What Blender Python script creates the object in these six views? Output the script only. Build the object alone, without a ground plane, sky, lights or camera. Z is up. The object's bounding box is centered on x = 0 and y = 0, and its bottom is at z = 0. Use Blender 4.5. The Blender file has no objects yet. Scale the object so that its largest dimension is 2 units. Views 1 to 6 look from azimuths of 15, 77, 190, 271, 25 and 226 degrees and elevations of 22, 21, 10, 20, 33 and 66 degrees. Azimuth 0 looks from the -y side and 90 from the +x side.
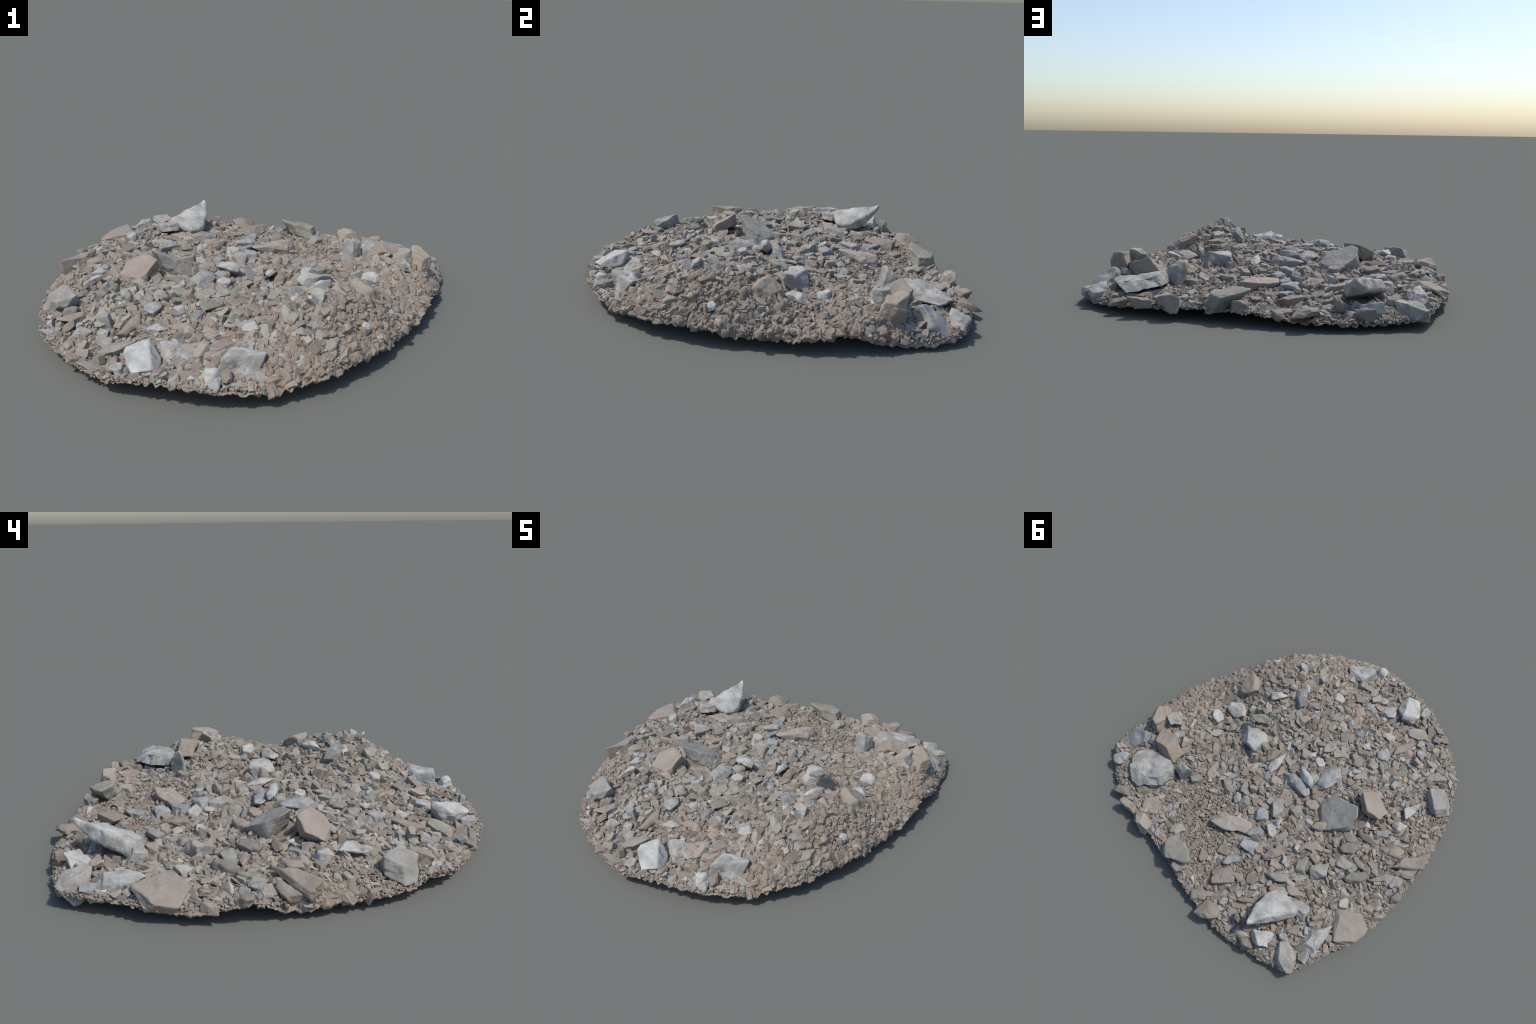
"""Heap of quarry rubble: a low mound of brown gravelly soil with pale limestone blocks,
slabs and shards lying on it, built part by part."""
import bpy, bmesh, math
import numpy as np
from mathutils import Vector, Matrix

rng = np.random.default_rng(20240611)

# ------------------------------------------------------------------ mound
# rim of the mound, counter-clockwise: x, y, height of the ragged lower edge
RIM = [
    (-0.852, 0.813, 0.065), (-0.781, 0.848, 0.046), (-0.713, 0.887, 0.039), (-0.6, 0.92, 0.034),
    (-0.514, 0.947, 0.038), (-0.45, 0.968, 0.034), (-0.37, 0.972, 0.038), (-0.3, 0.975, 0.04),
    (-0.22, 0.975, 0.04), (-0.136, 0.968, 0.05), (-0.037, 0.954, 0.06), (0.036, 0.947, 0.06),
    (0.127, 0.941, 0.064), (0.244, 0.927, 0.062), (0.322, 0.919, 0.056), (0.416, 0.931, 0.058),
    (0.483, 0.908, 0.054), (0.574, 0.9, 0.05), (0.67, 0.875, 0.045), (0.77, 0.835, 0.036),
    (0.85, 0.785, 0.036), (0.925, 0.73, 0.045), (0.955, 0.68, 0.046), (0.955, 0.615, 0.03),
    (0.975, 0.56, 0.028), (0.965, 0.48, 0.024), (0.96, 0.38, 0.032), (0.962, 0.321, 0.048),
    (0.949, 0.227, 0.069), (0.929, 0.15, 0.082), (0.917, 0.05, 0.073), (0.885, -0.055, 0.057),
    (0.861, -0.15, 0.055), (0.821, -0.252, 0.053), (0.793, -0.345, 0.059), (0.754, -0.43, 0.073),
    (0.706, -0.527, 0.077), (0.65, -0.618, 0.073), (0.591, -0.708, 0.071), (0.507, -0.776, 0.066),
    (0.42, -0.863, 0.054), (0.345, -0.913, 0.07), (0.257, -0.952, 0.08), (0.183, -0.983, 0.082),
    (0.046, -0.993, 0.084), (-0.036, -0.992, 0.088), (-0.127, -1, 0.076), (-0.216, -0.997, 0.066),
    (-0.31, -0.97, 0.051), (-0.418, -0.916, 0.059), (-0.511, -0.858, 0.054), (-0.582, -0.816, 0.05),
    (-0.658, -0.759, 0.057), (-0.719, -0.668, 0.066), (-0.774, -0.587, 0.06), (-0.81, -0.526, 0.05),
    (-0.842, -0.451, 0.046), (-0.869, -0.345, 0.039), (-0.892, -0.25, 0.046), (-0.917, -0.175, 0.042),
    (-0.926, -0.096, 0.045), (-0.935, -0.013, 0.058), (-0.95, 0.06, 0.075), (-0.96, 0.12, 0.075),
    (-0.965, 0.193, 0.055), (-0.964, 0.293, 0.035), (-0.958, 0.379, 0.05), (-0.945, 0.475, 0.068),
    (-0.915, 0.546, 0.06), (-0.902, 0.623, 0.066), (-0.871, 0.73, 0.062),
]
# hand-placed soil heights inside the rim (ridge, plateau, hollow, flanks)
SOIL = [
    (0.58, 0.3, 0.142), (0.73, 0.2, 0.165), (-0.82, -0.3, 0.088), (-0.72, -0.62, 0.085),
    (0.42, -0.78, 0.115), (-0.3, -0.33, 0.122), (0.48, -0.475, 0.284), (0.6, -0.24, 0.237),
    (0.55, -0.35, 0.257), (0.671, -0.431, 0.154), (0.55, -0.6, 0.1609), (0.28, 0.08, 0.099),
    (0.644, 0.113, 0.129), (0.6, 0, 0.104), (0.5, -0.04, 0.109), (0.45, 0.05, 0.104),
    (0.53, 0.2, 0.099), (0.66, -0.13, 0.194), (0.42, -0.13, 0.166), (0.37, -0.35, 0.212),
    (0.19, -0.31, 0.144), (0.295, -0.273, 0.152), (0.14, -0.67, 0.096), (0.25, -0.8, 0.109),
    (0.3, -0.55, 0.154), (-0.13, -0.85, 0.0644), (-0.3, -0.76, 0.0551), (-0.18, -0.61, 0.0903),
    (-0.3, -0.59, 0.0923), (-0.62, -0.54, 0.0834), (-0.62, -0.35, 0.116), (-0.66, -0.21, 0.108),
    (-0.15, -0.2, 0.1277), (-0.05, -0.137, 0.116), (-0.053, 0.006, 0.112), (-0.33, -0.06, 0.1139),
    (-0.47, -0.18, 0.1203), (-0.54, 0.3, 0.0663), (-0.63, 0.55, 0.089), (-0.81, 0.62, 0.08),
    (0.09, 0.83, 0.06), (0.09, 0.5, 0.066), (0.2, 0.45, 0.066), (0.24, 0.37, 0.072),
    (0.1, 0.36, 0.074), (0.14, 0.3, 0.089), (0.5, 0.45, 0.089), (0.62, 0.65, 0.063),
    (0.76, 0.37, 0.154), (0.84, 0.54, 0.109), (0.84, 0.72, 0.058), (-0.45, 0, 0.1007),
    (-0.58, 0.07, 0.0989), (-0.7, 0.19, 0.0725), (-0.83, -0.13, 0.106), (-0.17, 0.77, 0.06),
    (-0.43, 0.52, 0.074), (-0.56, 0.78, 0.063), (-0.78, 0.4, 0.11), (-0.2, 0.3, 0.0837),
    (0, 0.6, 0.069), (0.8, 0.1, 0.126), (0.73, -0.3, 0.136), (-0.45, -0.45, 0.0979),
    (0.8, 0.37, 0.171), (-0.45, -0.72, 0.0529), (-0.35, 0.8, 0.056), (0.2, 0.2, 0.094),
]
RIM = np.array(RIM)
_a = np.arctan2(RIM[:, 1], RIM[:, 0])
_o = np.argsort(_a)
RIM_A, RIM_R, RIM_Z = _a[_o], np.hypot(RIM[:, 0], RIM[:, 1])[_o], RIM[_o, 2]


def rim_at(a):
    a = (np.asarray(a) + math.pi) % (2 * math.pi) - math.pi
    return np.interp(a, RIM_A, RIM_R, period=2 * math.pi), np.interp(a, RIM_A, RIM_Z, period=2 * math.pi)


def thin_plate(points, soft):
    c = np.array(points, float)
    xy, n = c[:, :2], len(c)
    kern = lambda d: np.where(d > 1e-9, d * d * np.log(d + 1e-9), 0.0)
    k = kern(np.linalg.norm(xy[:, None] - xy[None], axis=-1)) + np.eye(n) * soft
    p = np.c_[np.ones(n), xy]
    w = np.linalg.solve(np.block([[k, p], [p.T, np.zeros((3, 3))]]), np.r_[c[:, 2], 0, 0, 0])

    def height(x, y):
        x, y = np.asarray(x, float), np.asarray(y, float)
        d = np.sqrt((x[..., None] - xy[:, 0]) ** 2 + (y[..., None] - xy[:, 1]) ** 2)
        return kern(d) @ w[:n] + w[n] + w[n + 1] * x + w[n + 2] * y
    return height


soil_height = thin_plate([tuple(r) for r in RIM[::2]] + SOIL, 2e-3)


def soil_normal(x, y, e=0.03):
    gx = (soil_height(x + e, y) - soil_height(x - e, y)) / (2 * e)
    gy = (soil_height(x, y + e) - soil_height(x, y - e)) / (2 * e)
    n = np.stack([-gx, -gy, np.ones_like(gx)], -1)
    return n / np.linalg.norm(n, axis=-1, keepdims=True)


# ------------------------------------------------------------------ noise helpers
def hash2(i, j, k):
    h = np.sin(i * 127.1 + j * 311.7 + k * 74.7) * 43758.5453
    return h - np.floor(h)


def value_noise(p, scale, seed):
    q = p * scale + seed * 7.31
    i = np.floor(q)
    f = q - i
    f = f * f * (3 - 2 * f)
    out = 0
    for dx in (0, 1):
        for dy in (0, 1):
            for dz in (0, 1):
                w = (f[:, 0] if dx else 1 - f[:, 0]) * (f[:, 1] if dy else 1 - f[:, 1]) * (f[:, 2] if dz else 1 - f[:, 2])
                h = np.sin((i[:, 0] + dx) * 127.1 + (i[:, 1] + dy) * 311.7 + (i[:, 2] + dz) * 74.7) * 43758.5453
                out = out + w * (h - np.floor(h))
    return out * 2 - 1


def clods(x, y, size, seed):
    """Lumpy soil: rounded clods of about `size` with narrow gaps; 0..1."""
    u, v = x / size, y / size
    i, j = np.floor(u), np.floor(v)
    f1 = np.full(x.shape, 9.0)
    f2 = np.full(x.shape, 9.0)
    amp = np.zeros(x.shape)
    for di in (-1, 0, 1):
        for dj in (-1, 0, 1):
            a, b = i + di, j + dj
            px = a + hash2(a, b, seed)
            py = b + hash2(a, b, seed + 1)
            # each clod is an ellipse of its own heading
            t = hash2(a, b, seed + 2) * math.pi
            st = 0.75 + 0.6 * hash2(a, b, seed + 3)
            ex, ey = u - px, v - py
            d = np.hypot((ex * np.cos(t) + ey * np.sin(t)) * st, (-ex * np.sin(t) + ey * np.cos(t)) / st)
            near = d < f1
            f2 = np.where(near, f1, np.minimum(f2, d))
            amp = np.where(near, 0.35 + 0.65 * hash2(a, b, seed + 4), amp)
            f1 = np.where(near, d, f1)
    return amp * np.clip((f2 - f1) * 2.2, 0, 1) ** 0.6


# ------------------------------------------------------------------ materials
def tone_material(name, base, second, dust, dust_amount, scale, rough=0.85, bump=0.25, vary=0.18, per_piece="object"):
    m = bpy.data.materials.new(name)
    m.use_nodes = True
    nt = m.node_tree
    n, l = nt.nodes, nt.links
    bsdf = n["Principled BSDF"]
    bsdf.inputs["Roughness"].default_value = rough
    bsdf.inputs["Specular IOR Level"].default_value = 0.25
    tc = n.new("ShaderNodeTexCoord")

    def noise(sc, detail, w=0.0, rough_=0.55):
        t = n.new("ShaderNodeTexNoise")
        t.noise_dimensions = "4D"
        t.inputs["Scale"].default_value = sc
        t.inputs["Detail"].default_value = detail
        t.inputs["Roughness"].default_value = rough_
        t.inputs["W"].default_value = w
        l.new(tc.outputs["Object"], t.inputs["Vector"])
        return t

    def ramp(src, lo, hi):
        r = n.new("ShaderNodeMapRange")
        r.inputs["From Min"].default_value = lo
        r.inputs["From Max"].default_value = hi
        l.new(src, r.inputs["Value"])
        return r.outputs["Result"]

    def mix(fac, a, b, mode="MIX"):
        x = n.new("ShaderNodeMix")
        x.data_type = "RGBA"
        x.blend_type = mode
        for sock, val in ((x.inputs[0], fac), (x.inputs[6], a), (x.inputs[7], b)):
            if hasattr(val, "is_linked") or hasattr(val, "links"):
                l.new(val, sock)
            elif isinstance(val, (int, float)):
                sock.default_value = val
            else:
                sock.default_value = (*val, 1)
        return x.outputs[2]

    rand = n.new("ShaderNodeObjectInfo").outputs["Random"] if per_piece == "object" else n.new("ShaderNodeNewGeometry").outputs["Random Per Island"]
    shift = n.new("ShaderNodeMath")
    shift.operation = "MULTIPLY"
    shift.inputs[1].default_value = 37.0
    l.new(rand, shift.inputs[0])
    big = noise(scale, 4)
    l.new(shift.outputs[0], big.inputs["W"])
    col = mix(ramp(big.outputs["Fac"], 0.38, 0.64), base, second)
    d = noise(scale * 1.1, 5, 3.7, 0.6)
    l.new(shift.outputs[0], d.inputs["W"])
    df = ramp(d.outputs["Fac"], 0.60 - 0.25 * dust_amount, 0.86 - 0.25 * dust_amount)
    col = mix(df, col, dust)
    fine = noise(90, 4, 1.3, 0.7)
    grey = ramp(fine.outputs["Fac"], 0.25, 0.75)
    g = n.new("ShaderNodeMapRange")
    g.inputs["To Min"].default_value = 0.86
    g.inputs["To Max"].default_value = 1.12
    l.new(grey, g.inputs["Value"])
    # every piece a little lighter or darker than its neighbour
    r = rand
    v = n.new("ShaderNodeMapRange")
    v.inputs["To Min"].default_value = 1 - vary
    v.inputs["To Max"].default_value = 1 + vary
    l.new(r, v.inputs["Value"])
    k = n.new("ShaderNodeMath")
    k.operation = "MULTIPLY"
    l.new(g.outputs["Result"], k.inputs[0])
    l.new(v.outputs["Result"], k.inputs[1])
    sc = n.new("ShaderNodeVectorMath")
    sc.operation = "SCALE"
    l.new(col, sc.inputs[0])
    l.new(k.outputs[0], sc.inputs["Scale"])
    l.new(sc.outputs[0], bsdf.inputs["Base Color"])
    b = n.new("ShaderNodeBump")
    b.inputs["Strength"].default_value = bump
    b.inputs["Distance"].default_value = 0.004
    bn = noise(60, 6, 5.1, 0.65)
    l.new(bn.outputs["Fac"], b.inputs["Height"])
    l.new(b.outputs["Normal"], bsdf.inputs["Normal"])
    return m


SOIL_TAN = (0.240, 0.193, 0.154)
TONES = {
    "tan": ((0.234, 0.196, 0.157), (0.265, 0.230, 0.189), 0.35),
    "grey": ((0.24, 0.231, 0.206), (0.315, 0.306, 0.278), 0.40),
    "white": ((0.43, 0.43, 0.405), (0.285, 0.283, 0.265), 0.38),
    "pale": ((0.338, 0.332, 0.303), (0.265, 0.26, 0.238), 0.42),
    "blue_grey": ((0.215, 0.222, 0.218), (0.325, 0.328, 0.315), 0.40),
    "pink": ((0.248, 0.211, 0.176), (0.273, 0.241, 0.207), 0.42),
    "olive": ((0.228, 0.218, 0.178), (0.272, 0.26, 0.218), 0.35),
}
rock_mat = {t: tone_material("limestone_" + t, a, b, SOIL_TAN, k, 14, per_piece="object") for t, (a, b, k) in TONES.items()}
chip_mat = {t: tone_material("chips_" + t, a, b, SOIL_TAN, k + 0.15, 14, per_piece="island", vary=0.22) for t, (a, b, k) in TONES.items()}
soil_mat = tone_material("gravelly_soil", SOIL_TAN, (0.262, 0.218, 0.177), (0.24, 0.23, 0.20), 0.45, 7, rough=0.95, bump=0.5, vary=0.0)
TONE_NAMES = list(TONES)

# ------------------------------------------------------------------ scene tree
heap = bpy.data.objects.new("rubble_heap", None)
heap["label"] = "low heap of pale broken limestone rubble on brown gravelly soil"
heap["category"] = "rubble pile"
bpy.context.scene.collection.objects.link(heap)


def add_object(name, mesh, matrix=None):
    o = bpy.data.objects.new(name, mesh)
    bpy.context.scene.collection.objects.link(o)
    o.parent = heap
    if matrix is not None:
        o.matrix_world = matrix
    return o


def mesh_from(name, verts, faces, mats, mat_index=None, smooth=True):
    me = bpy.data.meshes.new(name)
    faces = np.asarray(faces)
    k = faces.shape[1]
    me.vertices.add(len(verts))
    me.vertices.foreach_set("co", np.asarray(verts, np.float32).ravel())
    me.loops.add(faces.size)
    me.loops.foreach_set("vertex_index", faces.astype(np.int32).ravel())
    me.polygons.add(len(faces))
    me.polygons.foreach_set("loop_start", np.arange(0, faces.size, k, dtype=np.int32))
    for m in mats:
        me.materials.append(m)
    if mat_index is not None:
        me.polygons.foreach_set("material_index", np.asarray(mat_index, np.int32))
    me.polygons.foreach_set("use_smooth", np.full(len(faces), smooth))
    me.update(calc_edges=True)
    me.validate()
    return me


# ------------------------------------------------------------------ stones
def icosphere(level):
    bm = bmesh.new()
    bmesh.ops.create_icosphere(bm, subdivisions=level, radius=1)
    v = np.array([x.co[:] for x in bm.verts])
    f = np.array([[x.index for x in p.verts] for p in bm.faces])
    bm.free()
    return v / np.linalg.norm(v, axis=1, keepdims=True), f


SPHERE = {k: icosphere(k) for k in (2, 3, 4, 5, 6)}


def broken_stone(form, r, level, crisp=60):
    """Unit stone (-1..1 on each axis) broken out along planes; returns verts, faces."""
    d, f = SPHERE[level]
    planes = []

    def plane(n, h):
        n = np.array(n, float)
        planes.append((n / np.linalg.norm(n), h))
    flat = {"slab": 0.12, "block": 0.28, "shard": 0.22}[form]
    plane((r.normal(0, flat), r.normal(0, flat), 1), 0.93)
    plane((r.normal(0, flat), r.normal(0, flat), -1), 0.93)
    sides = r.integers(4, 7)
    a0 = r.uniform(0, 6.28)
    for i in range(sides):
        a = a0 + (i + r.uniform(-0.28, 0.28)) * 2 * math.pi / sides
        plane((math.cos(a), math.sin(a), r.normal(0, 0.28)), r.uniform(0.78, 0.98))
    if form == "shard":
        s = r.choice([-1, 1])
        t = r.uniform(0.45, 0.75)
        plane((1, t + 0.5, r.normal(0, .2)), 0.72)
        plane((1, -t - 0.5, r.normal(0, .2)), 0.72)
        plane((0.6, 0, 1.0), 0.8)
    for i in range(r.integers(2, 5)):
        n = r.normal(0, 1, 3)
        n[2] = abs(n[2]) * 0.9
        n /= np.linalg.norm(n)
        plane(n, r.uniform(0.86, 1.12))
    s = np.zeros(len(d))
    for n, h in planes:
        s += np.clip(d @ n / h, 0, None) ** crisp
    p = d * (s ** (-1 / crisp))[:, None]
    lo, hi = p.min(0), p.max(0)
    p = (p - (lo + hi) / 2) / ((hi - lo) / 2)
    return p, f


def cut_stone(r, form):
    """Small unit stone: a box chopped by planes, its edges lightly worn; low polygon count."""
    bm = bmesh.new()
    bmesh.ops.create_cube(bm, size=2)
    for k in range(r.integers(5, 9)):
        n = r.normal(0, 1, 3)
        if form == "slab" and k < 4:
            n[2] *= 0.25
        n /= np.linalg.norm(n)
        h = r.uniform(0.62, 0.98) * (1 if k < 5 else 1.15)
        g = bm.verts[:] + bm.edges[:] + bm.faces[:]
        res = bmesh.ops.bisect_plane(bm, geom=g, dist=1e-4, plane_co=Vector(n * h), plane_no=Vector(n), clear_outer=True)
        rim = [e for e in res["geom_cut"] if isinstance(e, bmesh.types.BMEdge)]
        if rim:
            bmesh.ops.contextual_create(bm, geom=rim)
    bmesh.ops.remove_doubles(bm, verts=bm.verts, dist=0.12)
    bmesh.ops.bevel(bm, geom=bm.edges[:], offset=0.045, offset_type="OFFSET", segments=1, affect="EDGES", clamp_overlap=True)
    bmesh.ops.triangulate(bm, faces=bm.faces)
    bm.verts.index_update()
    v = np.array([x.co[:] for x in bm.verts])
    f = np.array([[x.index for x in q.verts] for q in bm.faces])
    bm.free()
    lo, hi = v.min(0), v.max(0)
    return (v - (lo + hi) / 2) / ((hi - lo) / 2) + r.normal(0, 0.018, v.shape), f


def weather(p, r, size, rough):
    """Worn, chipped surface: low swells, small chips and faint bedding, in metres."""
    c = p / np.maximum(np.linalg.norm(p, axis=1, keepdims=True), 1e-6)
    sd = r.uniform(0, 60)
    m = size.mean()
    low = value_noise(p, 1.5 / m, sd) * 0.06 * m
    mid = value_noise(p, 4.2 / m, sd + 9) * 0.028 * m
    fine = value_noise(p, 120, sd + 4) * 0.0012 + value_noise(p, 55, sd + 2) * 0.0022
    bed = np.round(p[:, 2] / (0.2 * m) + value_noise(p, 1.5 / m, sd + 3)) % 2 * 0.016 * m
    crack = np.exp(-(value_noise(p, 2.2 / m, sd + 17) / 0.045) ** 2) * (value_noise(p, 3 / m, sd + 21) > 0.15) * 0.03 * m
    p = p + c * ((low + mid + fine) * rough - bed * 0.5 - crack)[:, None]
    # conchoidal scoops where flakes broke off
    for k in range(r.integers(1, 4)):
        q = p[r.integers(len(p))]
        rad = m * r.uniform(0.2, 0.4)
        g = np.clip(1 - (np.linalg.norm(p - q, axis=1) / rad) ** 2, 0, 1)
        p = p - c * (g * rad * r.uniform(0.12, 0.3))[:, None]
    return p


def lay_matrix(x, y, z, yaw, pitch, roll, follow):
    n = soil_normal(np.array(x), np.array(y))
    up = Vector(n * follow + np.array([0, 0, 1 - follow])).normalized()
    tilt = Vector((0, 0, 1)).rotation_difference(up).to_matrix().to_4x4()
    turn = Matrix.Rotation(math.radians(yaw), 4, "Z") @ Matrix.Rotation(math.radians(-pitch), 4, "Y") @ Matrix.Rotation(math.radians(roll), 4, "X")
    return Matrix.Translation((x, y, z)) @ tilt @ turn


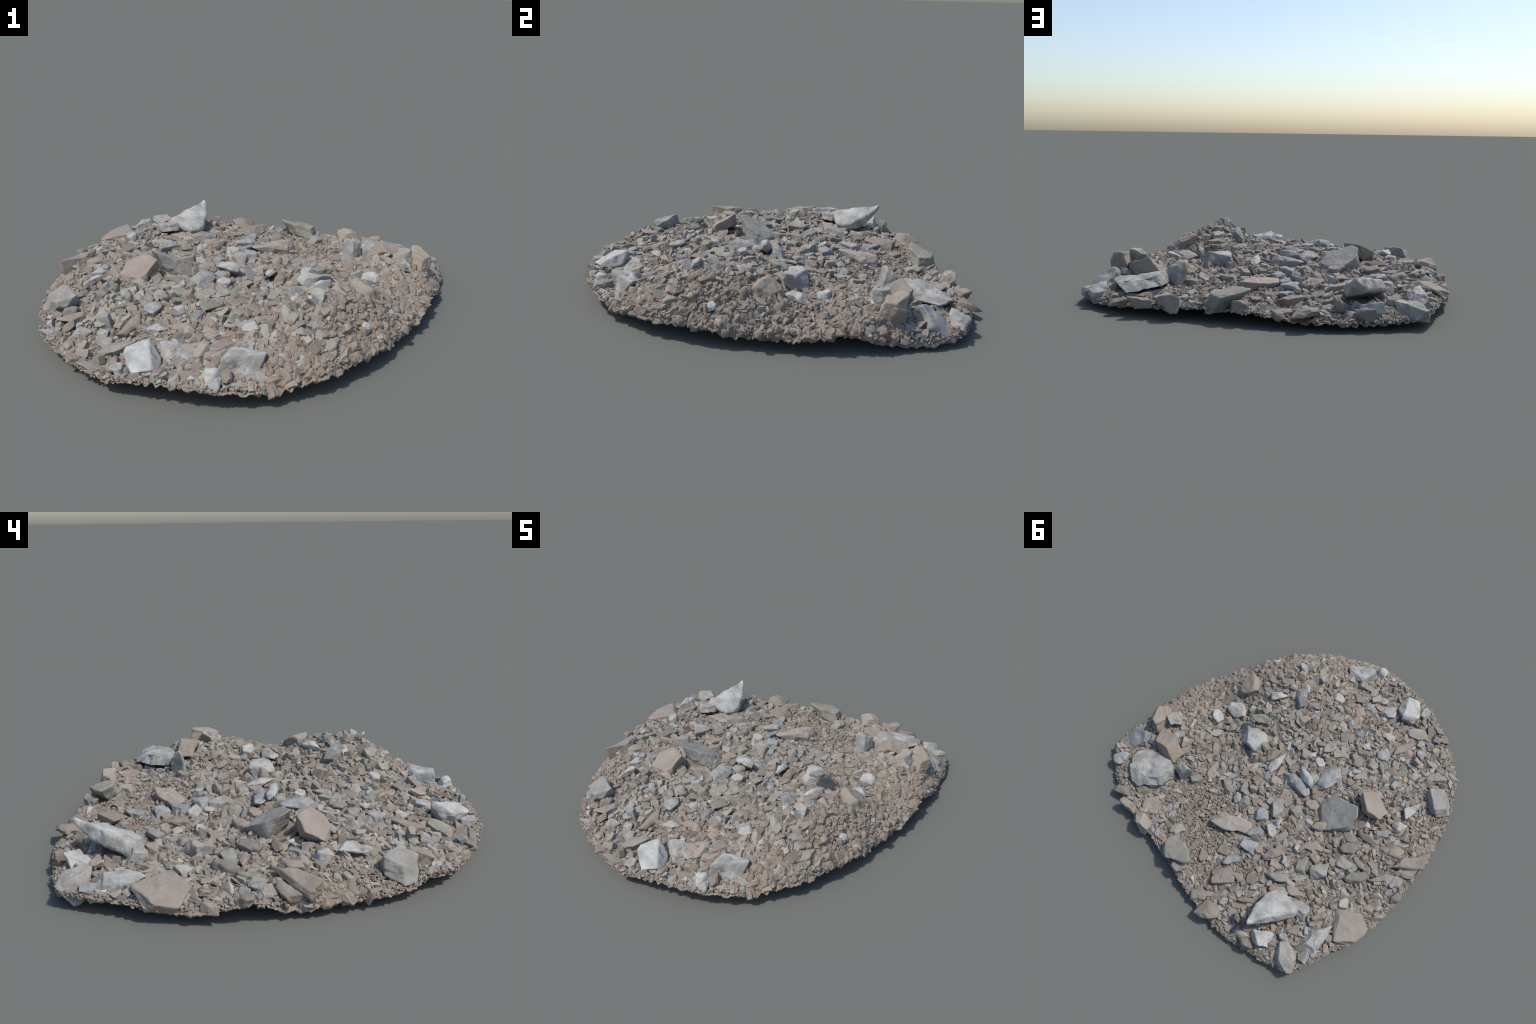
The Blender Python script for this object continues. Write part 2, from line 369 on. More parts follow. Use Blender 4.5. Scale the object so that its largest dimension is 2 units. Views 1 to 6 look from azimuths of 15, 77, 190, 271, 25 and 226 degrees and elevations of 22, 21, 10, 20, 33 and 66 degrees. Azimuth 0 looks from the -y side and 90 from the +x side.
# The stones that stand out, one per line:
# form, tone, x, y, length, width, rise above the soil, heading, pitch, roll,
# thickness (0: down into the soil), how far it leans with the slope
STONES = [
    ("slab", "blue_grey", 0.855, 0.585, 0.220, 0.155, 0.023, 35, -36, -18, 0.1, 0),
    ("block", "tan", 0.680, 0.488, 0.235, 0.145, 0.088, -20, -11, 0, 0.13, 0),
    ("slab", "white", 0.635, 0.645, 0.250, 0.220, 0.083, -123, 6, -4, 0.075, 0),
    ("block", "white", 0.475, 0.505, 0.100, 0.095, 0.145, 80, 8, 0, 0.19, 0.75),
    ("block", "white", 0.822, 0.736, 0.096, 0.094, 0.060, -141, 0, 0, 0, 0.75),
    ("block", "grey", 0.887, 0.691, 0.095, 0.048, 0.035, -136, 0, 0, 0, 0.75),
    ("block", "grey", 0.767, 0.351, 0.105, 0.100, 0.074, 40, 0, 0, 0.11, 0.3),
    ("block", "tan", 0.835, 0.384, 0.150, 0.130, 0.086, 80, 0, 0, 0.13, 0.3),
    ("slab", "tan", 0.600, 0.767, 0.162, 0.078, 0.035, -173, 0, 0, 0, 0.75),
    ("slab", "tan", 0.713, 0.772, 0.060, 0.048, 0.030, -108, 0, 0, 0, 0.75),
    ("slab", "pale", 0.551, 0.694, 0.107, 0.047, 0.030, -119, 0, 0, 0, 0.75),
    ("block", "pale", 0.502, 0.630, 0.053, 0.045, 0.030, -157, 0, 0, 0, 0.75),
    ("block", "pale", 0.510, 0.585, 0.043, 0.031, 0.030, -121, 0, 0, 0, 0.75),
    ("block", "pink", 0.537, 0.890, 0.116, 0.075, 0.050, 172, 0, 0, 0, 0.75),
    ("slab", "pink", 0.450, 0.797, 0.090, 0.105, 0.030, -126, 0, 0, 0, 0.75),
    ("shard", "pink", 0.427, 0.861, 0.079, 0.035, 0.030, -172, 0, 0, 0, 0.75),
    ("slab", "tan", 0.654, 0.855, 0.123, 0.066, 0.030, -157, 0, 0, 0, 0.75),
    ("slab", "white", 0.370, 0.035, 0.225, 0.180, 0.076, 155, -5, 0, 0.09, 0),
    ("slab", "olive", 0.407, -0.045, 0.113, 0.056, 0.120, -148, 0, 0, 0.03, 0.75),
    ("slab", "white", 0.589, -0.010, 0.152, 0.092, 0.060, -137, 0, 20, 0, 0.75),
    ("block", "white", 0.633, 0.121, 0.087, 0.067, 0.050, 171, 0, 0, 0, 0.75),
    ("block", "pink", 0.432, -0.129, 0.058, 0.058, 0.035, -131, 0, 0, 0, 0.75),
    ("shard", "white", 0.441, -0.242, 0.101, 0.050, 0.045, -136, 0, 0, 0, 0.75),
    ("block", "tan", 0.562, 0.309, 0.076, 0.047, 0.030, -149, 0, 0, 0, 0.75),
    ("block", "tan", 0.579, 0.420, 0.078, 0.071, 0.030, -131, 0, 0, 0, 0.75),
    ("block", "tan", 0.541, 0.359, 0.050, 0.056, 0.030, -122, 0, 0, 0, 0.75),
    ("block", "tan", 0.582, 0.461, 0.060, 0.039, 0.020, -146, 0, 0, 0, 0.75),
    ("block", "tan", 0.492, 0.202, 0.073, 0.058, 0.040, 140, 0, 0, 0, 0.75),
    ("block", "tan", 0.468, 0.273, 0.051, 0.080, 0.035, -122, 0, 0, 0, 0.75),
    ("block", "tan", 0.371, 0.382, 0.064, 0.078, 0.040, -131, 0, 0, 0, 0.75),
    ("shard", "olive", 0.401, 0.472, 0.085, 0.069, 0.040, -131, 0, 0, 0, 0.75),
    ("slab", "olive", 0.236, 0.355, 0.109, 0.064, 0.040, 171, 0, 0, 0, 0.75),
    ("block", "grey", 0.144, 0.296, 0.067, 0.083, 0.050, -131, 0, 0, 0, 0.75),
    ("block", "pale", 0.139, 0.368, 0.056, 0.068, 0.035, -131, 0, 0, 0, 0.75),
    ("slab", "tan", 0.146, 0.204, 0.099, 0.061, 0.030, -131, 0, 0, 0, 0.75),
    ("block", "pink", 0.189, 0.177, 0.071, 0.058, 0.030, -125, 0, 0, 0, 0.75),
    ("block", "pink", 0.078, 0.147, 0.086, 0.075, 0.035, -105, 0, 0, 0, 0.75),
    ("shard", "white", 0.138, 0.043, 0.148, 0.059, 0.050, -84, 10, 25, 0.035, 0.75),
    ("block", "tan", 0.214, 0.085, 0.059, 0.061, 0.035, -163, 0, 0, 0, 0.75),
    ("slab", "tan", 0.189, 0.026, 0.128, 0.061, 0.040, -93, 0, 0, 0, 0.75),
    ("block", "olive", 0.266, -0.030, 0.052, 0.087, 0.040, -158, 0, 0, 0, 0.75),
    ("block", "blue_grey", -0.041, 0.329, 0.084, 0.081, 0.050, -121, 0, 0, 0, 0.75),
    ("shard", "blue_grey", -0.014, 0.232, 0.056, 0.044, 0.030, -89, 0, 0, 0, 0.75),
    ("block", "grey", -0.073, 0.233, 0.138, 0.076, 0.055, -56, 0, 0, 0, 0.75),
    ("block", "pink", 0.276, 0.446, 0.061, 0.052, 0.035, -153, 0, 0, 0, 0.75),
    ("block", "grey", 0.514, 0.085, 0.049, 0.086, 0.040, -173, 0, 0, 0, 0.75),
    ("block", "olive", 0.612, 0.194, 0.044, 0.049, 0.030, -120, 0, 0, 0, 0.75),
    ("slab", "pink", 0.037, 0.507, 0.239, 0.102, 0.060, -148, -6, 8, 0, 0.75),
    ("slab", "blue_grey", 0.357, -0.349, 0.152, 0.094, 0.060, 129, -8, 0, 0, 0.75),
    ("slab", "pale", 0.280, -0.252, 0.126, 0.059, 0.030, 150, 0, 0, 0, 0.75),
    ("block", "pale", 0.213, -0.324, 0.071, 0.054, 0.030, -144, 0, 0, 0, 0.75),
    ("block", "white", 0.246, -0.810, 0.189, 0.133, 0.085, -139, 0, 0, 0, 0.75),
    ("block", "white", 0.180, -0.921, 0.070, 0.099, 0.060, -146, 0, 0, 0, 0.75),
    ("shard", "pale", 0.273, -0.746, 0.026, 0.044, 0.030, -131, 0, 0, 0, 0.75),
    ("slab", "white", -0.055, -0.753, 0.123, 0.107, 0.050, -111, 0, 0, 0, 0.75),
    ("block", "white", -0.133, -0.855, 0.130, 0.172, 0.075, -150, 0, -12, 0, 0.75),
    ("block", "pale", -0.219, -0.922, 0.067, 0.094, 0.040, -138, 0, 0, 0, 0.75),
    ("slab", "olive", -0.288, -0.781, 0.178, 0.071, 0.040, -142, -6, 0, 0, 0.75),
    ("slab", "tan", -0.297, -0.622, 0.157, 0.054, 0.035, -107, 0, 0, 0, 0.75),
    ("block", "pale", -0.184, -0.614, 0.081, 0.050, 0.030, -155, 0, 0, 0, 0.75),
    ("slab", "pink", 0.144, -0.670, 0.115, 0.076, 0.030, -173, 0, 0, 0, 0.75),
    ("block", "pale", 0.213, -0.550, 0.084, 0.063, 0.035, 163, 0, 0, 0, 0.75),
    ("shard", "pale", 0.051, -0.674, 0.084, 0.049, 0.030, -107, 0, 0, 0, 0.75),
    ("block", "pale", 0.022, -0.784, 0.061, 0.051, 0.030, -123, 0, 0, 0, 0.75),
    ("block", "blue_grey", 0.157, -0.513, 0.059, 0.067, 0.030, -131, 0, 0, 0, 0.75),
    ("slab", "olive", -0.024, -0.401, 0.088, 0.072, 0.030, -126, 0, 0, 0, 0.75),
    ("block", "blue_grey", -0.054, -0.492, 0.082, 0.064, 0.035, -114, 0, 0, 0, 0.75),
    ("shard", "blue_grey", -0.144, -0.451, 0.068, 0.055, 0.030, -176, 0, 0, 0, 0.75),
    ("block", "pink", 0.128, -0.439, 0.066, 0.050, 0.030, -131, 0, 0, 0, 0.75),
    ("block", "tan", 0.097, -0.359, 0.051, 0.057, 0.030, -131, 0, 0, 0, 0.75),
    ("shard", "blue_grey", 0.062, -0.412, 0.051, 0.052, 0.030, -78, 0, 0, 0, 0.75),
    ("block", "tan", 0.032, -0.523, 0.053, 0.058, 0.030, -122, 0, 0, 0, 0.75),
    ("block", "blue_grey", 0.078, -0.228, 0.058, 0.064, 0.035, -123, 0, 0, 0, 0.75),
    ("slab", "olive", -0.006, -0.273, 0.095, 0.055, 0.030, -121, 0, 0, 0, 0.75),
    ("block", "olive", -0.185, -0.318, 0.081, 0.067, 0.040, -96, 0, 0, 0, 0.75),
    ("slab", "blue_grey", -0.256, -0.492, 0.080, 0.087, 0.035, -125, 0, 0, 0, 0.75),
    ("block", "grey", -0.105, -0.307, 0.085, 0.053, 0.030, 172, 0, 0, 0, 0.75),
    ("block", "white", -0.038, -0.145, 0.064, 0.066, 0.045, -128, 0, 0, 0, 0.75),
    ("slab", "blue_grey", -0.158, -0.133, 0.233, 0.108, 0.050, -85, 0, -8, 0, 0.75),
    ("shard", "white", -0.057, -0.009, 0.138, 0.065, 0.080, 160, 0, 40, 0.05, 0.75),
    ("block", "blue_grey", -0.031, 0.054, 0.225, 0.088, 0.060, -179, 0, 0, 0, 0.75),
    ("block", "grey", -0.081, -0.053, 0.072, 0.068, 0.040, -171, 0, 0, 0, 0.75),
    ("block", "tan", 0.057, -0.012, 0.065, 0.047, 0.030, -124, 0, 0, 0, 0.75),
    ("slab", "blue_grey", -0.221, -0.273, 0.079, 0.038, 0.030, -125, 0, 0, 0, 0.75),
    ("slab", "tan", -0.264, -0.271, 0.080, 0.045, 0.030, -120, 0, 0, 0, 0.75),
    ("slab", "pale", -0.294, -0.349, 0.081, 0.047, 0.030, -136, 0, 0, 0, 0.75),
    ("block", "olive", -0.326, -0.315, 0.077, 0.054, 0.030, -137, 0, 0, 0, 0.75),
    ("slab", "pale", -0.335, -0.005, 0.260, 0.240, 0.065, 78, -26, 6, 0.11, 0),
    ("slab", "pink", -0.467, -0.195, 0.180, 0.175, 0.074, -130, -29, 0, 0.07, 0),
    ("shard", "white", -0.623, -0.350, 0.132, 0.063, 0.055, -97, 8, 10, 0.04, 0.75),
    ("slab", "grey", -0.706, -0.532, 0.154, 0.175, 0.075, -139, -10, -6, 0.08, 0.75),
    ("slab", "pink", -0.575, -0.629, 0.128, 0.078, 0.040, -135, 0, 0, 0, 0.75),
    ("block", "pale", -0.644, -0.683, 0.043, 0.054, 0.030, -131, 0, 0, 0, 0.75),
    ("shard", "pale", -0.630, -0.736, 0.090, 0.032, 0.020, -175, 0, 0, 0, 0.75),
    ("block", "pale", -0.524, -0.656, 0.043, 0.035, 0.030, -131, 0, 0, 0, 0.75),
    ("slab", "grey", -0.498, -0.697, 0.092, 0.049, 0.030, -157, 0, 0, 0, 0.75),
    ("block", "olive", -0.445, -0.626, 0.078, 0.054, 0.035, 164, 0, 0, 0, 0.75),
    ("block", "blue_grey", -0.401, -0.698, 0.066, 0.073, 0.040, -131, 0, 0, 0, 0.75),
    ("block", "grey", -0.351, -0.743, 0.072, 0.056, 0.035, 164, 0, 0, 0, 0.75),
    ("shard", "tan", -0.341, -0.506, 0.087, 0.046, 0.030, 164, 0, 0, 0, 0.75),
    ("block", "pink", -0.355, -0.407, 0.057, 0.070, 0.035, -131, 0, 0, 0, 0.75),
    ("block", "pale", -0.412, -0.354, 0.035, 0.046, 0.035, -131, 0, 0, 0, 0.75),
    ("block", "pale", -0.440, -0.390, 0.046, 0.053, 0.035, -131, 0, 0, 0, 0.75),
    ("block", "pale", -0.491, -0.412, 0.044, 0.037, 0.030, -121, 0, 0, 0, 0.75),
    ("slab", "olive", -0.508, -0.337, 0.085, 0.041, 0.035, -70, 0, 0, 0, 0.75),
    ("slab", "tan", -0.421, -0.885, 0.073, 0.050, 0.030, 177, 0, 0, 0, 0.75),
    ("block", "olive", -0.496, -0.802, 0.052, 0.049, 0.030, -149, 0, 0, 0, 0.75),
    ("block", "pale", 0.036, -0.965, 0.046, 0.045, 0.030, -142, 0, 0, 0, 0.75),
    ("slab", "olive", -0.329, -0.920, 0.116, 0.040, 0.025, 160, 0, 0, 0, 0.75),
    ("block", "pink", 0.388, -0.559, 0.061, 0.078, 0.030, -147, 0, 0, 0, 0.75),
    ("block", "grey", 0.469, -0.467, 0.051, 0.085, 0.040, -131, 0, 0, 0, 0.75),
    ("block", "tan", -0.206, 0.071, 0.076, 0.080, 0.040, -108, 0, 0, 0, 0.75),
    ("block", "olive", -0.175, 0.178, 0.104, 0.081, 0.050, -135, 0, 0, 0, 0.75),
    ("shard", "white", -0.657, -0.213, 0.101, 0.064, 0.050, -123, 10, 0, 0, 0.75),
    ("slab", "grey", -0.550, -0.102, 0.089, 0.036, 0.030, -129, 0, 0, 0, 0.75),
    ("slab", "tan", -0.555, -0.026, 0.127, 0.043, 0.035, -165, 0, 30, 0.03, 0.75),
    ("slab", "pink", -0.743, -0.203, 0.081, 0.044, 0.030, -169, 0, 0, 0, 0.75),
    ("slab", "tan", -0.696, -0.062, 0.102, 0.056, 0.030, -127, 0, 0, 0, 0.75),
    ("block", "tan", -0.747, -0.091, 0.100, 0.075, 0.035, -115, 0, 0, 0, 0.75),
    ("slab", "pink", -0.841, -0.101, 0.191, 0.082, 0.065, -125, 0, 15, 0, 0.75),
    ("slab", "pink", -0.876, -0.059, 0.127, 0.055, 0.040, -134, 0, 0, 0, 0.75),
    ("block", "pink", -0.546, 0.078, 0.110, 0.077, 0.045, -124, 0, 0, 0, 0.75),
    ("slab", "pink", -0.373, 0.243, 0.092, 0.064, 0.035, -149, 0, 0, 0, 0.75),
    ("block", "white", -0.340, 0.315, 0.056, 0.055, 0.050, -101, 0, 0, 0, 0.75),
    ("block", "pink", -0.447, 0.273, 0.075, 0.077, 0.035, -131, 0, 0, 0, 0.75),
    ("block", "olive", -0.434, 0.369, 0.084, 0.103, 0.045, -127, 0, 0, 0, 0.75),
    ("block", "grey", -0.544, 0.310, 0.125, 0.088, 0.070, -109, 0, -12, 0, 0.75),
    ("slab", "grey", -0.591, 0.165, 0.089, 0.070, 0.035, -159, 0, 0, 0, 0.75),
    ("slab", "tan", -0.545, 0.208, 0.052, 0.061, 0.030, -108, 0, 0, 0, 0.75),
    ("slab", "tan", -0.653, 0.104, 0.099, 0.042, 0.035, 179, 0, 0, 0, 0.75),
    ("slab", "olive", -0.700, 0.177, 0.138, 0.061, 0.050, -120, 0, 0, 0, 0.75),
    ("slab", "olive", -0.792, 0.082, 0.121, 0.047, 0.035, -128, 0, 0, 0, 0.75),
    ("block", "grey", -0.390, 0.521, 0.154, 0.061, 0.055, -136, 0, 0, 0, 0.75),
    ("slab", "tan", -0.522, 0.501, 0.113, 0.054, 0.035, -152, 0, 0, 0, 0.75),
    ("block", "tan", -0.507, 0.456, 0.060, 0.034, 0.030, -131, 0, 0, 0, 0.75),
    ("slab", "grey", -0.618, 0.546, 0.114, 0.092, 0.070, -179, -12, 0, 0.05, 0.75),
    ("block", "tan", -0.724, 0.493, 0.091, 0.039, 0.035, -127, 0, 0, 0, 0.75),
    ("block", "tan", -0.726, 0.551, 0.047, 0.039, 0.030, -147, 0, 0, 0, 0.75),
    ("slab", "white", -0.800, 0.600, 0.240, 0.125, 0.055, -91, 0, 10, 0.1, 0),
    ("slab", "pink", -0.868, 0.415, 0.200, 0.195, 0.041, 150, -12, -12, 0.06, 0),
    ("slab", "grey", -0.762, 0.336, 0.063, 0.073, 0.040, -156, 0, 0, 0, 0.75),
    ("block", "grey", -0.768, 0.768, 0.165, 0.140, 0.049, 150, -12, 0, 0.09, 0),
    ("block", "white", -0.672, 0.719, 0.066, 0.051, 0.045, -160, 0, 0, 0, 0.75),
    ("slab", "tan", -0.685, 0.648, 0.083, 0.070, 0.030, -154, 0, 0, 0, 0.75),
    ("block", "tan", -0.933, 0.099, 0.083, 0.051, 0.040, -85, 0, 0, 0, 0.75),
    ("slab", "tan", -0.949, 0.227, 0.079, 0.045, 0.030, -112, 0, 0, 0, 0.75),
    ("block", "pale", -0.861, 0.043, 0.060, 0.045, 0.035, -97, 0, 0, 0, 0.75),
    ("slab", "blue_grey", -0.878, 0.545, 0.039, 0.050, 0.030, -131, 0, 0, 0, 0.75),
    ("block", "pink", -0.332, 0.475, 0.068, 0.062, 0.040, -125, 0, 0, 0, 0.75),
    ("block", "pink", -0.273, 0.418, 0.075, 0.077, 0.050, -126, 0, 0, 0, 0.75),
    ("block", "tan", -0.271, 0.343, 0.075, 0.050, 0.030, -126, 0, 0, 0, 0.75),
    ("slab", "tan", -0.336, 0.122, 0.123, 0.058, 0.050, -131, 0, 0, 0, 0.75),
    ("block", "tan", -0.409, 0.058, 0.055, 0.051, 0.030, -131, 0, 0, 0, 0.75),
    ("slab", "olive", 0.221, 0.769, 0.099, 0.062, 0.040, -115, 0, 0, 0, 0.75),
    ("slab", "olive", 0.110, 0.872, 0.190, 0.140, 0.094, -10, 0, 0, 0.12, 0.2),
    ("slab", "grey", 0.041, 0.908, 0.090, 0.070, 0.050, -152, 0, 0, 0, 0.75),
    ("slab", "pink", -0.177, 0.752, 0.129, 0.117, 0.050, -108, 0, 0, 0, 0.75),
    ("block", "tan", -0.247, 0.684, 0.051, 0.058, 0.035, -124, 0, 0, 0, 0.75),
    ("block", "tan", -0.296, 0.634, 0.076, 0.084, 0.035, -122, 0, 0, 0, 0.75),
    ("slab", "pale", -0.358, 0.642, 0.073, 0.038, 0.040, -111, 0, 0, 0, 0.75),
    ("slab", "blue_grey", -0.146, 0.522, 0.122, 0.073, 0.045, -150, 0, 0, 0, 0.75),
    ("slab", "blue_grey", -0.130, 0.643, 0.102, 0.072, 0.040, -128, 0, 0, 0, 0.75),
    ("slab", "tan", -0.052, 0.653, 0.077, 0.080, 0.025, -131, 0, 0, 0, 0.75),
    ("slab", "pink", -0.003, 0.754, 0.054, 0.067, 0.030, -110, 0, 0, 0, 0.75),
    ("slab", "blue_grey", -0.107, 0.430, 0.102, 0.061, 0.045, -103, 0, 0, 0, 0.75),
    ("block", "pale", -0.166, 0.361, 0.052, 0.088, 0.050, -131, 0, 0, 0, 0.75),
    ("slab", "pink", -0.269, 0.444, 0.126, 0.059, 0.050, -107, 12, 0, 0, 0.75),
    ("block", "pink", -0.333, 0.478, 0.057, 0.065, 0.040, -131, 0, 0, 0, 0.75),
    ("block", "tan", -0.432, 0.574, 0.081, 0.057, 0.040, -127, 0, 0, 0, 0.75),
    ("block", "tan", -0.375, 0.702, 0.050, 0.038, 0.030, -124, 0, 0, 0, 0.75),
    ("slab", "tan", -0.375, 0.739, 0.106, 0.031, 0.035, -135, 0, 0, 0, 0.75),
    ("slab", "pink", -0.265, 0.935, 0.140, 0.105, 0.058, -134, -3, 0, 0.04, 0),
    ("block", "tan", -0.421, 0.842, 0.031, 0.061, 0.085, -120, 0, 0, 0, 0.75),
    ("shard", "pale", -0.430, 0.796, 0.059, 0.043, 0.050, -75, 0, 0, 0, 0.75),
    ("block", "white", -0.577, 0.811, 0.156, 0.096, 0.075, -152, 0, 0, 0, 0.75),
    ("slab", "pink", -0.547, 0.893, 0.103, 0.054, 0.060, 180, 0, 0, 0, 0.75),
    ("block", "tan", 0.395, 0.888, 0.120, 0.085, 0.070, 170, 0, 0, 0.09, 0.4),
    ("slab", "blue_grey", 0.289, 0.880, 0.058, 0.062, 0.030, -124, 0, 0, 0, 0.75),
    ("slab", "pink", -0.162, 0.924, 0.092, 0.075, 0.030, -147, 0, 0, 0, 0.75),
    ("block", "tan", 0.006, 0.568, 0.048, 0.040, 0.030, -148, 0, 0, 0, 0.75),
    ("block", "tan", 0.628, -0.185, 0.165, 0.150, 0.041, 60, 0, 0, 0.17, 0.3),
    ("block", "white", 0.671, -0.431, 0.055, 0.045, 0.022, 20, 0, 0, 0, 0.75),
]
footprints = []
for number, (form, tone, x, y, length, width, rise, yaw, pitch, roll, thick, lean) in enumerate(STONES):
    r = np.random.default_rng(4000 + number)
    thick = thick or (rise * 1.25 if form != "block" else rise * 1.45)
    half = np.array([length * 1.1, width * 1.1, max(thick, 0.018)]) / 2
    big = length * width
    p, f = broken_stone(form, r, 6 if big > 0.045 else 5 if big > 0.010 else 4)
    p = weather(p * half, r, half * 2, 1.0)
    z = float(soil_height(x, y)) + rise - half[2]
    lay = lay_matrix(x, y, z, yaw, pitch, roll, lean)
    # worn flat where it would reach below the ground
    world = np.c_[p, np.ones(len(p))] @ np.array(lay).T
    world[:, 2] = np.maximum(world[:, 2], 0.003)
    p = (world @ np.array(lay.inverted()).T)[:, :3]
    name = {"slab": "stone_slab", "block": "stone_block", "shard": "stone_shard"}[form]
    o = add_object(name, mesh_from(name, p, f, [rock_mat[tone]]), lay)
    footprints.append((x, y, length / 2, width / 2, math.radians(yaw)))

# the big pale slab that rears up into a horn over the west edge: a plate lofted between its
# upper (free) edge and its lower (buried) edge, thickest in the middle
upper_edge = [(-0.500, 0.836, 0.236), (-0.528, 0.785, 0.212), (-0.556, 0.738, 0.197), (-0.596, 0.665, 0.180), (-0.622, 0.600, 0.166), (-0.628, 0.566, 0.148)]
lower_edge = [(-0.486, 0.822, 0.224), (-0.462, 0.765, 0.178), (-0.440, 0.705, 0.150), (-0.430, 0.640, 0.128), (-0.445, 0.585, 0.112), (-0.490, 0.560, 0.108)]


def horn_slab(nu=110, nv=70):
    def edge(pts, t):
        pts = np.array(pts)
        k = np.linspace(0, 1, len(pts))
        c = np.stack([np.interp(t, k, pts[:, a]) for a in range(3)], 1)
        for _ in range(10):
            c[1:-1] = (c[:-2] + 2 * c[1:-1] + c[2:]) / 4
        return c
    t = np.linspace(0, 1, nu)
    hi, lo = edge(upper_edge, t), edge(lower_edge, t)
    a = np.arange(nv) * 2 * math.pi / nv
    # squarish closed section: across from edge to edge, thick +-1
    ca, sa = np.cos(a), np.sin(a)
    across = np.sign(ca) * np.abs(ca) ** 0.45
    thick = np.sign(sa) * np.abs(sa) ** 0.45
    mid, half = (hi + lo) / 2, (hi - lo) / 2
    along = np.gradient(mid, axis=0)
    nrm = np.cross(along, half)
    nrm /= np.linalg.norm(nrm, axis=1, keepdims=True)
    th = 0.036 * np.clip(np.minimum(t / 0.35, (1.04 - t) / 0.10), 0.18, 1) ** 0.7
    p = mid[:, None] + half[:, None] * across[None, :, None] + nrm[:, None] * (th[:, None] * thick[None])[..., None]
    p = p.reshape(-1, 3) - (0, 0, 0.012)
    c = np.repeat(mid, nv, axis=0)
    d = p - c
    d /= np.maximum(np.linalg.norm(d, axis=1, keepdims=True), 1e-6)
    p = p + d * (value_noise(p, 22, 3) * 0.006 + value_noise(p, 60, 5) * 0.003 + value_noise(p, 150, 7) * 0.0012)[:, None]
    i = np.arange(nv)
    j = (i + 1) % nv
    f = []
    for q in range(nu - 1):
        f += [np.stack([q * nv + i, q * nv + j, (q + 1) * nv + j], 1), np.stack([q * nv + i, (q + 1) * nv + j, (q + 1) * nv + i], 1)]
    n = len(p)
    p = np.vstack([p, mid[:1], mid[-1:]])
    f += [np.stack([np.full(nv, n), j, i], 1), np.stack([np.full(nv, n + 1), (nu - 1) * nv + i, (nu - 1) * nv + j], 1)]
    return p, np.vstack(f)


p, f = horn_slab()
add_object("horned_slab", mesh_from("horned_slab", p, f, [rock_mat["white"]]))
footprints.append((-0.50, 0.66, 0.09, 0.08, 0.0))

FEET = np.array(footprints)


def under_stone(x, y, grow):
    """How deep a point lies inside the footprint of a named stone (<1 is inside)."""
    out = np.full(x.shape, 9.0)
    for fx, fy, a, b, t in FEET:
        dx, dy = x - fx, y - fy
        u = (dx * math.cos(t) + dy * math.sin(t)) / (a * grow)
        v = (-dx * math.sin(t) + dy * math.cos(t)) / (b * grow)
        out = np.minimum(out, np.hypot(u, v))
    return out


# ------------------------------------------------------------------ zones of the ground
def zones(x, y):
    """0..1 masks: fine gravel in the hollow, crusted soil on the sunny front flank and at the west edge."""
    def blob(cx, cy, rx, ry, turn=0.0):
        t = math.radians(turn)
        dx, dy = x - cx, y - cy
        u, v = (dx * math.cos(t) + dy * math.sin(t)) / rx, (-dx * math.sin(t) + dy * math.cos(t)) / ry
        return np.clip(1.6 - 1.3 * np.hypot(u, v), 0, 1)
    fine = np.maximum.reduce([blob(0.27, 0.55, 0.24, 0.2), blob(0.12, 0.68, 0.2, 0.16), blob(-.22, .62, .1, .1), blob(-0.76, -0.40, 0.1, 0.16), blob(-0.05, 0.78, 0.2, 0.1)])
    crust = np.maximum.reduce([blob(0.72, -0.45, 0.19, 0.32, 28), blob(0.83, -0.05, 0.13, 0.34, 10), blob(0.88, 0.25, 0.11, 0.2, 0), blob(0.45, -0.78, 0.2, 0.13, -25)])
    west = blob(-0.9, -0.22, 0.1, 0.24, 8)
    return fine, np.clip(crust + west, 0, 1)


# ------------------------------------------------------------------ soil bed: one closed shell
NA, NR = 960, 240
ang = np.arange(NA) * 2 * math.pi / NA - math.pi
rr, rz = rim_at(ang)
one = np.ones_like(ang)
edge = np.stack([np.cos(ang) * 2, np.sin(ang) * 2, one], 1)
ragged = value_noise(edge, 9, 1) * 0.010 + value_noise(edge, 26, 2) * 0.009 + value_noise(edge, 60, 3) * 0.007
sag = value_noise(edge, 7, 5) * 0.010 + value_noise(edge, 24, 6) * 0.009 + value_noise(edge, 55, 7) * 0.008
rr = rr + ragged - 0.004
s = (np.arange(1, NR + 1) / NR) ** 0.8
X = (s[:, None] * rr[None]) * np.cos(ang)
Y = (s[:, None] * rr[None]) * np.sin(ang)
Zs = soil_height(X, Y)
fall = np.clip((s - 0.93) / 0.07, 0, 1)[:, None] ** 2
rim_soil = soil_height(np.cos(ang) * rr, np.sin(ang) * rr)
Zs = Zs + fall * (rz + sag - rim_soil)[None]
nrm = soil_normal(X, Y)
fine_z, crust_z = zones(X, Y)
p3 = np.stack([X.ravel(), Y.ravel(), Zs.ravel()], 1)
wob = 0.011
wx = X + value_noise(p3, 28, 11).reshape(X.shape) * wob
wy = Y + value_noise(p3, 28, 12).reshape(X.shape) * wob
relief = clods(wx, wy, 0.030, 3) * 0.014 + clods(wx, wy, 0.055, 23) * 0.015 + clods(wx, wy, 0.014, 43) * 0.0045 + clods(wx, wy, .11, 63) * .012
relief += crust_z * (value_noise(p3, 8, 31).reshape(X.shape) * 0.012 + clods(wx, wy, 0.19, 83) * 0.014 + clods(wx, wy, 0.075, 93) * 0.010 - 0.010)
relief = relief * (0.45 + 0.75 * crust_z) * (1 - 0.6 * fine_z) - 0.008 - 0.012 * crust_z
